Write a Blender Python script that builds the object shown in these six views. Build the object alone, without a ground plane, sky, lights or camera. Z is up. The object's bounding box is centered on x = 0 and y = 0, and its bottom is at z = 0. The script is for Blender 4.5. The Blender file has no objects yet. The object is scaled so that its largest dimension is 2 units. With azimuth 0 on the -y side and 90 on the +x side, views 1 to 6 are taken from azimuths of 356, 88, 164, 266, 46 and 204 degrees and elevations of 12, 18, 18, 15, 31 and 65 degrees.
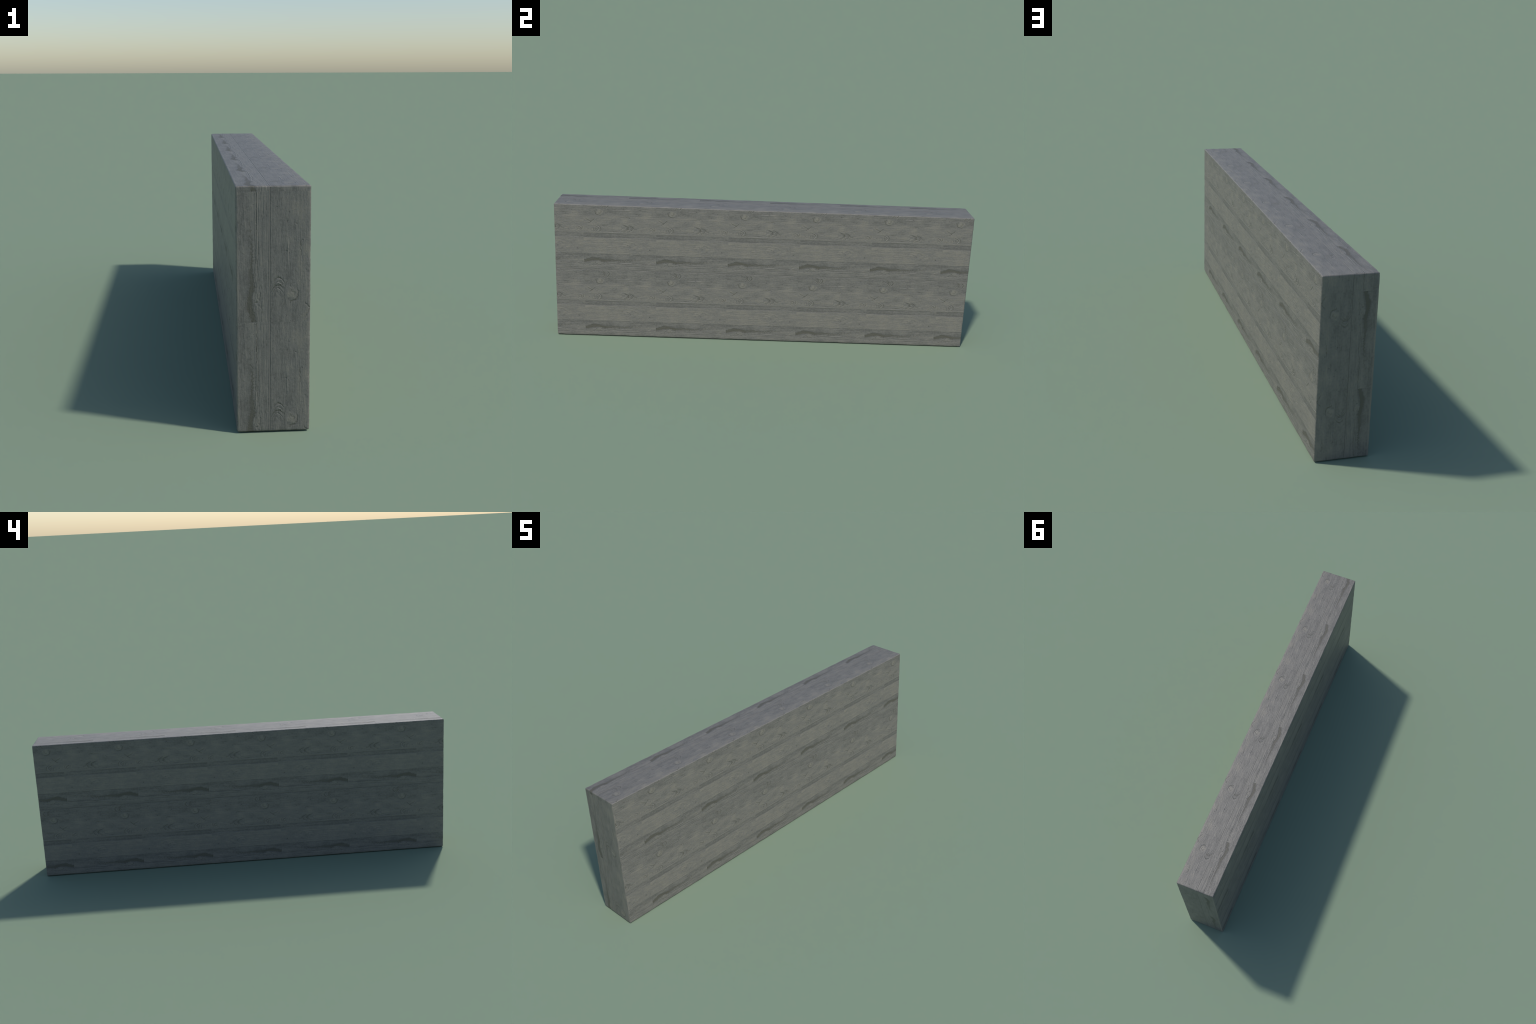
"""Board-formed concrete wall slab: one cast block with softly rounded arrises.

The formwork left a square imprint module that repeats over the whole slab: five
board courses, joint lines, knots, arched grain, a damp stain and small air pits.
Relief that has depth (joints, knots, pits, proud boards) is in the mesh; colour
and fine grain are procedural and use the same module coordinates:
  u = along the boards (0..1 in a module), w = across the boards, from the main joint.
"""
import bpy
import numpy as np

# ------------------------------------------------------------------ dimensions
HALF_X, HALF_Y, HEIGHT = 0.0978, 1.0000, 0.6640
ROUND = 0.0045            # radius of the rounded arrises
MODULE = 0.3448           # side of the repeating formwork imprint

# how every side of the slab looks into the module: (axis, sign, start) for u and w
MAPPING = {
    "side":      (("y", 1, -0.1724), ("z", -1, 0.3425)),
    "top":       (("y", 1, 0.7140), ("x", 1, -0.0105)),
    "front_end": (("z", 1, 0.3040), ("x", 1, -0.0090)),
    "rear_end":  (("z", -1, 0.6035), ("x", 1, -0.0090)),
}

# ------------------------------------------------------------------ module features
# joints between boards: w, half width, depth in metres, u range of full strength
JOINTS = [
    (0.000, 0.0020, 0.0007, -0.5, 1.5),
    (0.472, 0.0024, 0.0006, -0.5, 0.95),
    (0.229, 0.0020, 0.0002, -0.5, 1.5),
    (0.533, 0.0020, 0.0003, -0.5, 0.45),
]
# knots: u, w, radius along u, radius across, height in metres
KNOTS = [
    (0.222, 0.165, 0.050, 0.042, 0.0004),
    (0.209, 0.893, 0.045, 0.026, 0.0003),
    (0.575, 0.385, 0.060, 0.050, 0.0002),
]
# air pits: u, w, radius
PITS = [
    (0.549, 0.126, 0.007), (0.774, 0.127, 0.010), (0.841, 0.143, 0.008), (0.762, 0.199, 0.008),
    (0.155, 0.157, 0.007), (0.905, 0.696, 0.009), (0.828, 0.624, 0.006), (0.563, 0.136, 0.006),
    (0.536, 0.144, 0.006), (0.972, 0.892, 0.006), (0.907, 0.871, 0.005), (0.883, 0.051, 0.007),
    (0.231, 0.926, 0.006), (0.630, 0.247, 0.008), (0.604, 0.634, 0.008), (0.060, 0.410, 0.008),
    (0.330, 0.392, 0.006), (0.005, 0.866, 0.008), (0.050, 0.120, 0.005), (0.405, 0.275, 0.005),
]
# ridges of arched grain: apex u, mid w, half height, sweep, half thickness, power, skew, strength
ARCHES = [
    (0.288, 0.055, 0.060, 0.055, 0.0080, 2.4, 0.018, 1.0),
    (0.268, 0.052, 0.050, 0.050, 0.0050, 2.2, 0.018, 0.7),
    (0.345, 0.064, 0.050, 0.046, 0.0065, 1.5, 0.000, 0.9),
    (0.312, 0.062, 0.046, 0.046, 0.0045, 1.8, 0.008, 0.5),
    (0.616, 0.390, 0.066, 0.085, 0.0075, 1.4, 0.014, 1.0),
    (0.598, 0.390, 0.058, 0.085, 0.0045, 1.5, 0.014, 0.6),
    (0.690, 0.390, 0.062, 0.090, 0.0080, 1.2, 0.008, 0.9),
    (0.660, 0.392, 0.050, 0.075, 0.0045, 1.3, 0.008, 0.6),
    (0.242, 0.400, 0.052, 0.060, 0.0065, 2.4, 0.020, 0.8),
    (0.202, 0.400, 0.048, 0.060, 0.0050, 2.4, 0.020, 0.8),
    (0.172, 0.404, 0.044, 0.060, 0.0045, 2.4, 0.018, 0.7),
    (0.140, 0.408, 0.038, 0.060, 0.0045, 2.4, 0.016, 0.6),
    (0.953, 0.400, 0.034, 0.060, 0.0055, 2.2, 0.014, 0.8),
    (0.930, 0.404, 0.028, 0.050, 0.0045, 2.2, 0.012, 0.6),
    (0.984, 0.393, 0.038, 0.034, 0.0055, 2.0, 0.000, 0.7),
]
# nested growth rings opening to one side of a centre: u, w, squash along u (negative: to the left),
# rings per module, reach in u and w, strength
CATHEDRALS = [
    (0.470, 0.392, 0.40, 40.0, 0.26, 0.050, 0.70),
    (0.070, 0.415, 0.60, 48.0, 0.18, 0.044, 0.90),
    (0.860, 0.412, 0.55, 48.0, 0.13, 0.032, 0.80),
    (0.170, 0.055, 0.50, 40.0, 0.22, 0.046, 0.55),
    (0.520, 0.665, 0.34, 30.0, 0.36, 0.085, 0.60),
    (0.700, 0.625, -0.26, 26.0, 0.40, 0.075, 0.45),
    (0.230, 0.925, -0.40, 50.0, 0.20, 0.036, 0.70),
    (0.209, 0.925, 0.30, 50.0, 0.20, 0.036, 0.45),
]
# raised pale crests beside the arches
CRESTS = [
    (0.220, 0.402, 0.046, 0.045, 0.0080, 2.0, 0.012, 1.0),
    (0.650, 0.372, 0.038, 0.060, 0.0075, 1.2, 0.000, 0.7),
    (0.302, 0.060, 0.048, 0.045, 0.0060, 2.0, 0.012, 0.6),
    (0.967, 0.400, 0.030, 0.040, 0.0060, 2.0, 0.010, 0.7),
    (0.330, 0.066, 0.045, 0.038, 0.0050, 1.4, 0.000, 0.4),
]
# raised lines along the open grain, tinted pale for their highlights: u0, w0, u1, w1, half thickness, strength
RIDGES = [
    (0.280, 0.890, 0.700, 0.899, 0.0030, 0.8),
    (0.450, 0.902, 1.010, 0.905, 0.0030, 0.9),
    (0.300, 0.880, 0.450, 0.886, 0.0030, 0.6),
    (0.450, 0.134, 0.640, 0.136, 0.0030, 0.7),
    (0.330, 0.455, 0.560, 0.450, 0.0035, 0.6),
]
# short hairline cracks: u0, w0, u1, w1, half thickness, strength
HAIRLINES = [
    (0.022, 0.258, 0.104, 0.307, 0.0055, 0.75),
    (0.150, 0.268, 0.056, 0.338, 0.0055, 0.70),
    (0.500, 0.238, 0.625, 0.234, 0.0040, 0.80),
    (0.690, 0.398, 0.740, 0.406, 0.0050, 0.70),
    (0.360, 0.440, 0.500, 0.436, 0.0035, 0.60),
    (0.230, 0.349, 0.335, 0.362, 0.0050, 0.55),
    (0.185, 0.205, 0.228, 0.217, 0.0060, 0.60),
    (0.163, 0.150, 0.178, 0.195, 0.0055, 0.50),
    (0.350, 0.905, 0.640, 0.910, 0.0030, 0.60),
    (0.620, 0.897, 1.000, 0.901, 0.0032, 0.80),
    (0.280, 0.884, 0.640, 0.893, 0.0032, 0.60),
    (0.060, 0.945, 0.180, 0.925, 0.0040, 0.45),
]


# ------------------------------------------------------------------ mesh
def lines(low, high, step, extra):
    """Grid lines from low to high: rounded rims, even steps, and the extra lines of the joints."""
    rim = np.array([0.0, 0.30, 0.62, 1.0]) * ROUND
    inner_low, inner_high = low + ROUND, high - ROUND
    count = int(round((inner_high - inner_low) / step))
    even = np.linspace(inner_low, inner_high, count + 1)
    extra = np.array([e for e in extra if inner_low + 0.001 < e < inner_high - 0.001])
    if len(extra):
        near = np.min(np.abs(even[:, None] - extra[None, :]), axis=1)
        keep = near > 0.0008
        keep[0] = keep[-1] = True
        even = np.concatenate([even[keep], extra])
    return np.unique(np.round(np.concatenate([low + rim, even, high - rim]), 6))


def joint_lines(axis, low, high):
    found = []
    for name, (_, (w_axis, sign, start)) in MAPPING.items():
        if w_axis != axis or name == "rear_end":
            continue
        for w, half, depth, _, _ in JOINTS:
            for turn in range(-4, 5):
                centre = start + sign * (w + turn) * MODULE
                for k in (-1.6, -0.8, -0.35, 0.0, 0.35, 0.8, 1.6):
                    p = centre + k * half * MODULE
                    if low < p < high:
                        found.append(p)
    return found


def relief(u, w):
    """Inward depth of the imprint in metres; u and w in module units."""
    fu, fw = u % 1.0, w % 1.0
    depth = np.zeros_like(u)
    for jw, half, deep, u0, u1 in JOINTS:
        d = np.abs((fw - jw + 0.5) % 1.0 - 0.5)
        fade = np.clip((u1 - fu) / 0.06, 0, 1) * np.clip((fu - u0) / 0.06, 0, 1)
        depth += deep * np.exp(-(d / half) ** 2) * fade
    for ku, kw, ru, rw, tall in KNOTS:
        r2 = ((fu - ku) / ru) ** 2 + ((fw - kw) / rw) ** 2
        depth -= 0.7 * tall * np.exp(-r2 * 1.4)
    # boards sit at slightly different depths, and undulate along their length
    for b0, b1, deep in ((0.472, 0.533, 0.0005), (0.765, 0.880, 0.0003), (0.0, 0.229, 0.0002)):
        depth += deep * np.clip((fw - b0) / 0.006, 0, 1) * np.clip((b1 - fw) / 0.006, 0, 1)
    depth += 0.00008 * (1 + np.sin(fu * 19.0 + fw * 31.0) * np.sin(fw * 57.0 - fu * 7.0))
    return depth


def wear(p):
    """Slight chipping of the arrises, in metres; a smooth function of the place on the slab."""
    x, y, z = p[..., 0], p[..., 1], p[..., 2]
    a = np.sin(y * 61 + z * 47 + 1.3) * np.sin(y * 23 - z * 71 + x * 90)
    b = np.sin(y * 233 + z * 189 + x * 160) * np.sin(y * 137 + z * 281 + 0.7)
    return 0.0012 * np.clip(0.25 + 0.5 * a + 0.45 * b, 0, 1)


def to_module(name, x, y, z):
    table = {"x": x, "y": y, "z": z}
    return [(table[a] - start) * sign / MODULE for a, sign, start in MAPPING[name]]


def build_mesh():
    gx = lines(-HALF_X, HALF_X, 0.0030, joint_lines("x", -HALF_X, HALF_X))
    gy = lines(-HALF_Y, HALF_Y, 0.0040, [])
    gz = lines(0.0, HEIGHT, 0.0030, joint_lines("z", 0.0, HEIGHT))
    low = np.array([-HALF_X, -HALF_Y, 0.0])
    high = np.array([HALF_X, HALF_Y, HEIGHT])
    verts, faces, mats, base = [], [], [], 0
    grids = [gx, gy, gz]
    for axis, end, name, slot in ((0, 1, "side", 0), (0, 0, "side", 0), (2, 1, "top", 1), (2, 0, "top", 1),
                                  (1, 0, "front_end", 2), (1, 1, "rear_end", 3)):
        a, b = [i for i in range(3) if i != axis]
        ga, gb = grids[a], grids[b]
        A, B = np.meshgrid(ga, gb, indexing="ij")
        pts = np.zeros(A.shape + (3,))
        pts[..., a], pts[..., b] = A, B
        pts[..., axis] = high[axis] if end else low[axis]
        # rounded box: pull to the inner box, push out along the offset
        core = np.clip(pts, low + ROUND, high - ROUND)
        off = pts - core
        off /= np.linalg.norm(off, axis=-1, keepdims=True)
        pts = core + off * ROUND
        u, w = to_module(name, pts[..., 0], pts[..., 1], pts[..., 2])
        border = np.minimum.reduce([A - ga[0], ga[-1] - A, B - gb[0], gb[-1] - B])
        fade = np.clip((border - ROUND * 0.6) / (ROUND * 0.8), 0, 1)
        pts -= off * (relief(u, w) * fade)[..., None]
        rim = np.clip(1.0 - border / (ROUND * 2.2), 0, 1)
        pts -= off * (wear(core) * rim)[..., None]
        na, nb = A.shape
        index = base + np.arange(na * nb).reshape(na, nb)
        quad = np.stack([index[:-1, :-1], index[1:, :-1], index[1:, 1:], index[:-1, 1:]], -1).reshape(-1, 4)
        outward = bool(end) if axis != 1 else not end
        if not outward:
            quad = quad[:, ::-1]
        verts.append(pts.reshape(-1, 3))
        faces.append(quad)
        mats.append(np.full(len(quad), slot))
        base += na * nb
    verts, faces, mats = np.concatenate(verts), np.concatenate(faces), np.concatenate(mats)
    # weld the six sides along their shared rims
    _, first, back = np.unique(np.round(verts, 6), axis=0, return_index=True, return_inverse=True)
    verts, faces = verts[first], back.reshape(-1)[faces]
    mesh = bpy.data.meshes.new("concrete_wall")
    mesh.from_pydata(verts.tolist(), [], faces.tolist())
    mesh.polygons.foreach_set("material_index", mats.astype(np.int32))
    mesh.polygons.foreach_set("use_smooth", np.ones(len(faces), bool))
    mesh.update()
    return mesh


# ------------------------------------------------------------------ node expressions
class Node:
    """A value in a shader tree with arithmetic."""
    tree = None

    def __init__(self, socket):
        self.s = socket

    def __add__(self, o): return math_node("ADD", self, o)
    def __radd__(self, o): return math_node("ADD", self, o)
    def __sub__(self, o): return math_node("SUBTRACT", self, o)
    def __rsub__(self, o): return math_node("SUBTRACT", o, self)
    def __mul__(self, o): return math_node("MULTIPLY", self, o)
    def __rmul__(self, o): return math_node("MULTIPLY", self, o)
    def __truediv__(self, o): return math_node("DIVIDE", self, o)
    def __neg__(self): return math_node("MULTIPLY", self, -1.0)


def plug(value, socket):
    if isinstance(value, Node):
        Node.tree.links.new(value.s, socket)
    else:
        socket.default_value = value


def math_node(op, *args, clamp=False):
    n = Node.tree.nodes.new("ShaderNodeMath")
    n.operation, n.use_clamp = op, clamp
    for a, s in zip(args, n.inputs):
        plug(a, s)
    return Node(n.outputs[0])


def absolute(a): return math_node("ABSOLUTE", a)
def fract(a): return math_node("FRACT", a)
def clamp(a): return math_node("MINIMUM", math_node("MAXIMUM", a, 0.0), 1.0)
def power(a, p): return math_node("POWER", a, p)
def bell(a): return math_node("EXPONENT", -(a * a))


def step(x, a, b):
    """Smooth 0..1 as x goes from a to b (a may be the larger)."""
    n = Node.tree.nodes.new("ShaderNodeMapRange")
    n.interpolation_type = "SMOOTHSTEP"
    n.clamp = False           # smoothstep saturates by itself
    lo, hi, t0, t1 = (a, b, 0.0, 1.0) if a < b else (b, a, 1.0, 0.0)
    plug(x, n.inputs["Value"])
    for key, val in (("From Min", lo), ("From Max", hi), ("To Min", t0), ("To Max", t1)):
        n.inputs[key].default_value = val
    return Node(n.outputs["Result"])


def vector(x, y, z=0.0):
    n = Node.tree.nodes.new("ShaderNodeCombineXYZ")
    for v, s in zip((x, y, z), n.inputs):
        plug(v, s)
    return Node(n.outputs[0])


def noise(vec, scale=1.0, detail=2.0, rough=0.5):
    n = Node.tree.nodes.new("ShaderNodeTexNoise")
    plug(vec, n.inputs["Vector"])
    n.inputs["Scale"].default_value = scale
    n.inputs["Detail"].default_value = detail
    n.inputs["Roughness"].default_value = rough
    return Node(n.outputs[0])


def curve(x, points):
    """1D function through (x, value) points by a linear colour ramp; values within 0..1."""
    n = Node.tree.nodes.new("ShaderNodeValToRGB")
    el = n.color_ramp.elements
    while len(el) < len(points):
        el.new(0.5)
    for e, (p, v) in zip(el, points):
        e.position, e.color = p, (v, v, v, 1)
    plug(x, n.inputs[0])
    sep = Node.tree.nodes.new("ShaderNodeSeparateColor")
    Node.tree.links.new(n.outputs[0], sep.inputs[0])
    return Node(sep.outputs[0])


def mix_colour(fac, a, b):
    n = Node.tree.nodes.new("ShaderNodeMix")
    n.data_type = "RGBA"
    plug(fac, n.inputs[0])
    for v, s in ((a, n.inputs[6]), (b, n.inputs[7])):
        plug(v if isinstance(v, Node) else (*v, 1.0), s)
    return Node(n.outputs[2])


def total(parts):
    """Running sum of a generator: each term is added as soon as it is made."""
    out = None
    for p in parts:
        out = p if out is None else out + p
    return out


def arch(u, w, a):
    u0, w0, h, sweep, thick, p, skew, strength = a
    d = (w - w0) / h
    m = absolute(d)
    x = (u - u0 + power(m, p) * sweep - d * skew) / thick
    return bell(x) * step(m, 1.05, 0.55) * strength


def cathedral(u, w, warp, a):
    u0, w0, squash, rings, reach_u, reach_w, strength = a
    du, dw = (u - u0) * squash, w - w0
    r = power(du * du + dw * dw, 0.5) + warp
    wave = math_node("SINE", r * (rings * 6.2832)) * 0.5 + 0.5
    wave = wave * wave * wave - 0.25          # narrow dark valleys between broad bands
    half = step(u - u0, 0.0, 0.05) if squash > 0 else step(u - u0, 0.0, -0.05)
    return wave * half * bell((u - u0) / reach_u) * bell(dw / reach_w) * strength


def hairline(u, w, a):
    u0, w0, u1, w1, thick, strength = a
    du, dw = u1 - u0, w1 - w0
    length = (du * du + dw * dw) ** 0.5
    t = ((u - u0) * du + (w - w0) * dw) / (length * length)
    d = ((u - u0) * -dw + (w - w0) * du) / (length * thick)
    return bell(d) * step(absolute(t - 0.5), 0.56, 0.36) * strength


# base colours of the dry concrete, linear
COOL_DARK = (0.118, 0.113, 0.101)
COOL = (0.172, 0.163, 0.144)
WARM = (0.216, 0.200, 0.166)
STAIN = (0.098, 0.092, 0.072)
PIT = (0.050, 0.048, 0.042)
PALE = (0.270, 0.255, 0.225)


def imprint_group():
    """Node group: module coordinates in, colour, relief height (metres) and roughness out."""
    tree = bpy.data.node_groups.new("board_formed_concrete", "ShaderNodeTree")
    Node.tree = tree
    face = tree.interface
    for key in ("Along", "Across"):
        face.new_socket(key, in_out="INPUT", socket_type="NodeSocketFloat")
    face.new_socket("Colour", in_out="OUTPUT", socket_type="NodeSocketColor")
    for key in ("Height", "Roughness"):
        face.new_socket(key, in_out="OUTPUT", socket_type="NodeSocketFloat")
    source = tree.nodes.new("NodeGroupInput")
    sink = tree.nodes.new("NodeGroupOutput")
    u = fract(Node(source.outputs["Along"]))
    w = fract(Node(source.outputs["Across"]))

    # ---- warped coordinates: grain wanders and flows round the knots
    flat = vector(u, w)
    wander = (noise(vector(u * 3.0, w * 9.0), 1.0, 3.0) - 0.5)
    flow = w
    for ku, kw, ru, rw, _ in KNOTS:
        near = bell((u - ku) / (ru * 1.9)) * bell((w - kw) / (rw * 1.5))
        flow = flow - (w - kw) * near * 0.75
    flow = flow + wander * 0.030
    slow = noise(vector(u * 14.0, w * 18.0, 3.7), 1.0, 3.0, 0.65) - 0.5
    quick = noise(vector(u * 30.0, w * 34.0, 8.2), 1.0, 2.0) - 0.5
    uj = u + slow * 0.050 + quick * 0.018       # wander of the drawn features
    wj = w + quick * 0.026 - slow * 0.012

    # ---- noise layers, all in module space so that they repeat with the module
    fine_grain = noise(vector(u * 15.0, flow * 165.0), 1.0, 3.0, 0.65)
    board_grain = noise(vector(u * 2.4, flow * 62.0, 1.3), 1.0, 3.0, 0.6)
    cloud = noise(vector(u * 5.0, w * 11.0, 5.1), 1.0, 4.0, 0.6)
    mottle = noise(vector(u, w, 2.0), 42.0, 3.0, 0.65)
    speck = noise(vector(u, w, 9.0), 130.0, 1.0, 0.5)

    # ---- board tones: 0 = dark and cool, 1 = light and warm
    wt = w + (board_grain - 0.5) * 0.003
    tone = curve(wt, [(0.000, 0.40), (0.060, 0.32), (0.150, 0.36), (0.214, 0.40), (0.226, 0.60), (0.300, 0.54),
                      (0.400, 0.58), (0.466, 0.54), (0.474, 0.20), (0.500, 0.24), (0.529, 0.10), (0.536, 0.76),
                      (0.640, 0.68), (0.758, 0.70), (0.767, 0.20), (0.820, 0.26), (0.870, 0.34), (0.892, 0.48),
                      (0.950, 0.52), (0.990, 0.46)])
    fade_right = step(u, 0.45, 1.0)
    in_strip = step(w, 0.466, 0.474) * step(w, 0.560, 0.520)
    in_light = step(w, 0.530, 0.540) * step(w, 0.770, 0.758)
    in_stain_board = step(w, 0.762, 0.772) * step(w, 0.892, 0.870)
    tone = tone + in_strip * step(u, 0.40, 0.62) * 0.22
    tone = tone - in_light * fade_right * 0.16
    tone = tone + in_stain_board * fade_right * 0.09
    tone = tone - bell((w - 0.545) / 0.022) * step(u, 0.42, 0.60) * 0.20
    tone = tone + bell((u - 0.86) / 0.10) * bell((w - 0.155) / 0.055) * 0.26
    tone = tone + bell((u - 0.58 - (0.27 - w) * 0.8) / 0.055) * bell((w - 0.280) / 0.040) * 0.22
    tone = tone - bell((u - 0.47) / 0.06) * bell((w - 0.290) / 0.030) * 0.12
    tone = tone - step(u, 0.03, 0.0) * step(w, 0.24, 0.20) * 0.06
    tone = tone + bell((u - 0.60) / 0.30) * bell((w - 0.218) / 0.010) * 0.16
    tone = tone + (cloud - 0.5) * 1.25 + (mottle - 0.5) * 0.95 + (board_grain - 0.5) * 0.65
    # knots are paler than the board round them
    rims, dome = [], None
    for ku, kw, ru, rw, tall in KNOTS[:2]:
        du, dw = (uj - ku) / ru, (wj - kw) / rw
        r = power(du * du + dw * dw, 0.5)
        pale = step(r, 1.25, 0.45) * (0.55 + mottle * 0.5) * (1.0 if dome is None else 0.5)
        dome = pale if dome is None else dome + pale
        tone = tone + pale * 0.75
        rims.append(bell((r - 0.48) / 0.13) * step(du + dw * 0.5, -0.5, 0.3))
        rims.append(bell((r - 1.15) / 0.16) * step(dw - du * 0.7, 0.1, 0.9) * 1.1)

    # ---- drawn features
    rings = total(cathedral(uj, wj, slow * 0.022 + wander * 0.025, a) for a in CATHEDRALS)
    broken = step(noise(vector(u * 24.0, w * 30.0, 11.0), 1.0, 2.0, 0.6), 0.34, 0.62)
    dark = total(arch(uj, wj, a) for a in ARCHES)
    dark = dark + total(hairline(uj, wj, a) for a in HAIRLINES) + total(rims) * 0.60
    dark = dark * (0.40 + broken * 0.8)
    crest = total(arch(uj, wj, a) for a in CRESTS)
    crest = crest + total(hairline(uj, w + quick * 0.006, a) for a in RIDGES)
    pit = total(bell(power((uj - pu) * (uj - pu) + (wj - pw) * (wj - pw), 0.5) * (1.6 / r)) for pu, pw, r in PITS)
    stray = step(noise(vector(u * 1.6, w * 2.0, 6.0), 34.0, 1.0), 0.735, 0.79)
    pit = clamp(pit * 0.85 + stray * 0.5)
    joint = []
    for jw, half, deep, ja, jb in JOINTS:
        d = (fract(w - jw + 0.5) - 0.5) / (half * 0.9)
        fade = step(u, jb, jb - 0.08) if jb < 1 else 1.0
        joint.append(bell(d) * min(1.0, deep * 1000) * (fade if isinstance(fade, Node) else 1.0))
    joint = total(joint) * (0.55 + cloud * 0.9)

    # ---- damp stain: dense head at the board end, long thin tail
    centre = curve(u, [(0.0, 0.72), (0.06, 0.60), (0.12, 0.40), (0.20, 0.45), (0.27, 0.62), (0.31, 0.60), (0.38, 0.52),
                       (0.50, 0.60), (0.62, 0.58), (0.76, 0.42), (1.0, 0.40)]) * 0.10 + 0.803
    half = curve(u, [(0.0, 0.55), (0.05, 0.70), (0.12, 0.72), (0.20, 0.58), (0.27, 0.66), (0.30, 0.40), (0.36, 0.52),
                     (0.44, 0.26), (0.60, 0.24), (0.75, 0.14), (0.85, 0.0), (1.0, 0.0)]) * 0.030
    ragged = (noise(vector(u * 64.0, w * 30.0, 4.0), 1.0, 4.0, 0.7) - 0.5) * 0.062
    edge = (absolute(w - centre + ragged) - half) / 0.004
    stain = step(edge, 0.9, -0.9) * step(u, 0.0, 0.006)
    stain = stain * curve(u, [(0.0, 0.95), (0.28, 0.95), (0.40, 0.90), (0.60, 0.75), (0.80, 0.40), (1.0, 0.0)])
    stain = stain * (step(u, 0.42, 0.26) + step(cloud + quick * 0.5, 0.28, 0.52) * step(u, 0.26, 0.42))
    halo = step(edge, 5.0, 0.0) * step(u, 0.9, 0.1) * 0.25

    # ---- coarse open grain on the boards either side of the main joint
    ribbed = step(w, 0.868, 0.886) + step(w, 0.09, 0.02) * 0.3 + step(w, 0.22, 0.24) * step(w, 0.30, 0.25) * 0.4
    ribs = noise(vector(u * 1.3, flow * 78.0, 7.7), 1.0, 2.0, 0.6)
    ribs = step(ribs, 0.47, 0.64) * ribbed * (0.4 + cloud)

    # ---- colour
    tone = clamp(tone + (fine_grain - 0.5) * 0.60 - halo - rings * 0.42 - ribs * 0.16)
    colour = mix_colour(step(tone, 0.0, 0.5), COOL_DARK, COOL)
    colour = mix_colour(step(tone, 0.42, 0.95), colour, WARM)
    colour = mix_colour(clamp(crest * 0.38), colour, PALE)
    colour = mix_colour(clamp(dark * 0.80), colour, STAIN)
    colour = mix_colour(stain, colour, STAIN)
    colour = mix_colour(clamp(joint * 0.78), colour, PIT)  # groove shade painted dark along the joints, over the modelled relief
    colour = mix_colour(clamp(pit * 0.8), colour, PIT)
    colour = mix_colour(step(speck, 0.70, 0.82) * 0.30, colour, PALE)
    plug(colour, sink.inputs["Colour"])

    # ---- relief below the mesh's resolution, in metres
    height = (fine_grain - 0.5) * 0.0010 + (board_grain - 0.5) * 0.0012 + (mottle - 0.5) * 0.0012
    height = height - rings * 0.0010 - ribs * 0.0006
    height = height - clamp(dark) * 0.0013 + crest * 0.0015 + dome * 0.0004 - pit * 0.0012 - joint * 0.0004 - stain * 0.0004
    plug(height, sink.inputs["Height"])
    plug(0.51 + (mottle - 0.5) * 0.25 + stain * 0.08, sink.inputs["Roughness"])
    return tree


def concrete_material(name, group):
    mat = bpy.data.materials.new("board_formed_concrete_" + name)
    mat.use_nodes = True
    tree = mat.node_tree
    Node.tree = tree
    bsdf = tree.nodes["Principled BSDF"]
    coord = tree.nodes.new("ShaderNodeTexCoord")
    sep = tree.nodes.new("ShaderNodeSeparateXYZ")
    tree.links.new(coord.outputs["Object"], sep.inputs[0])
    axes = {k: Node(sep.outputs[i]) for i, k in enumerate("xyz")}
    imprint = tree.nodes.new("ShaderNodeGroup")
    imprint.node_tree = group
    for key, (axis, sign, start) in zip(("Along", "Across"), MAPPING[name]):
        plug((axes[axis] - start) * (sign / MODULE), imprint.inputs[key])
    bump = tree.nodes.new("ShaderNodeBump")
    bump.inputs["Strength"].default_value = 0.8
    bump.inputs["Distance"].default_value = 1.0
    tree.links.new(imprint.outputs["Height"], bump.inputs["Height"])
    tree.links.new(imprint.outputs["Colour"], bsdf.inputs["Base Color"])
    tree.links.new(imprint.outputs["Roughness"], bsdf.inputs["Roughness"])
    tree.links.new(bump.outputs[0], bsdf.inputs["Normal"])
    bsdf.inputs["Specular IOR Level"].default_value = 0.5
    return mat


mesh = build_mesh()
imprint = imprint_group()
for key in ("side", "top", "front_end", "rear_end"):
    mesh.materials.append(concrete_material(key, imprint))
wall = bpy.data.objects.new("concrete_wall", mesh)
bpy.context.scene.collection.objects.link(wall)
wall["label"] = "grey board-formed concrete wall slab with wood grain imprint"
wall["category"] = "concrete wall"
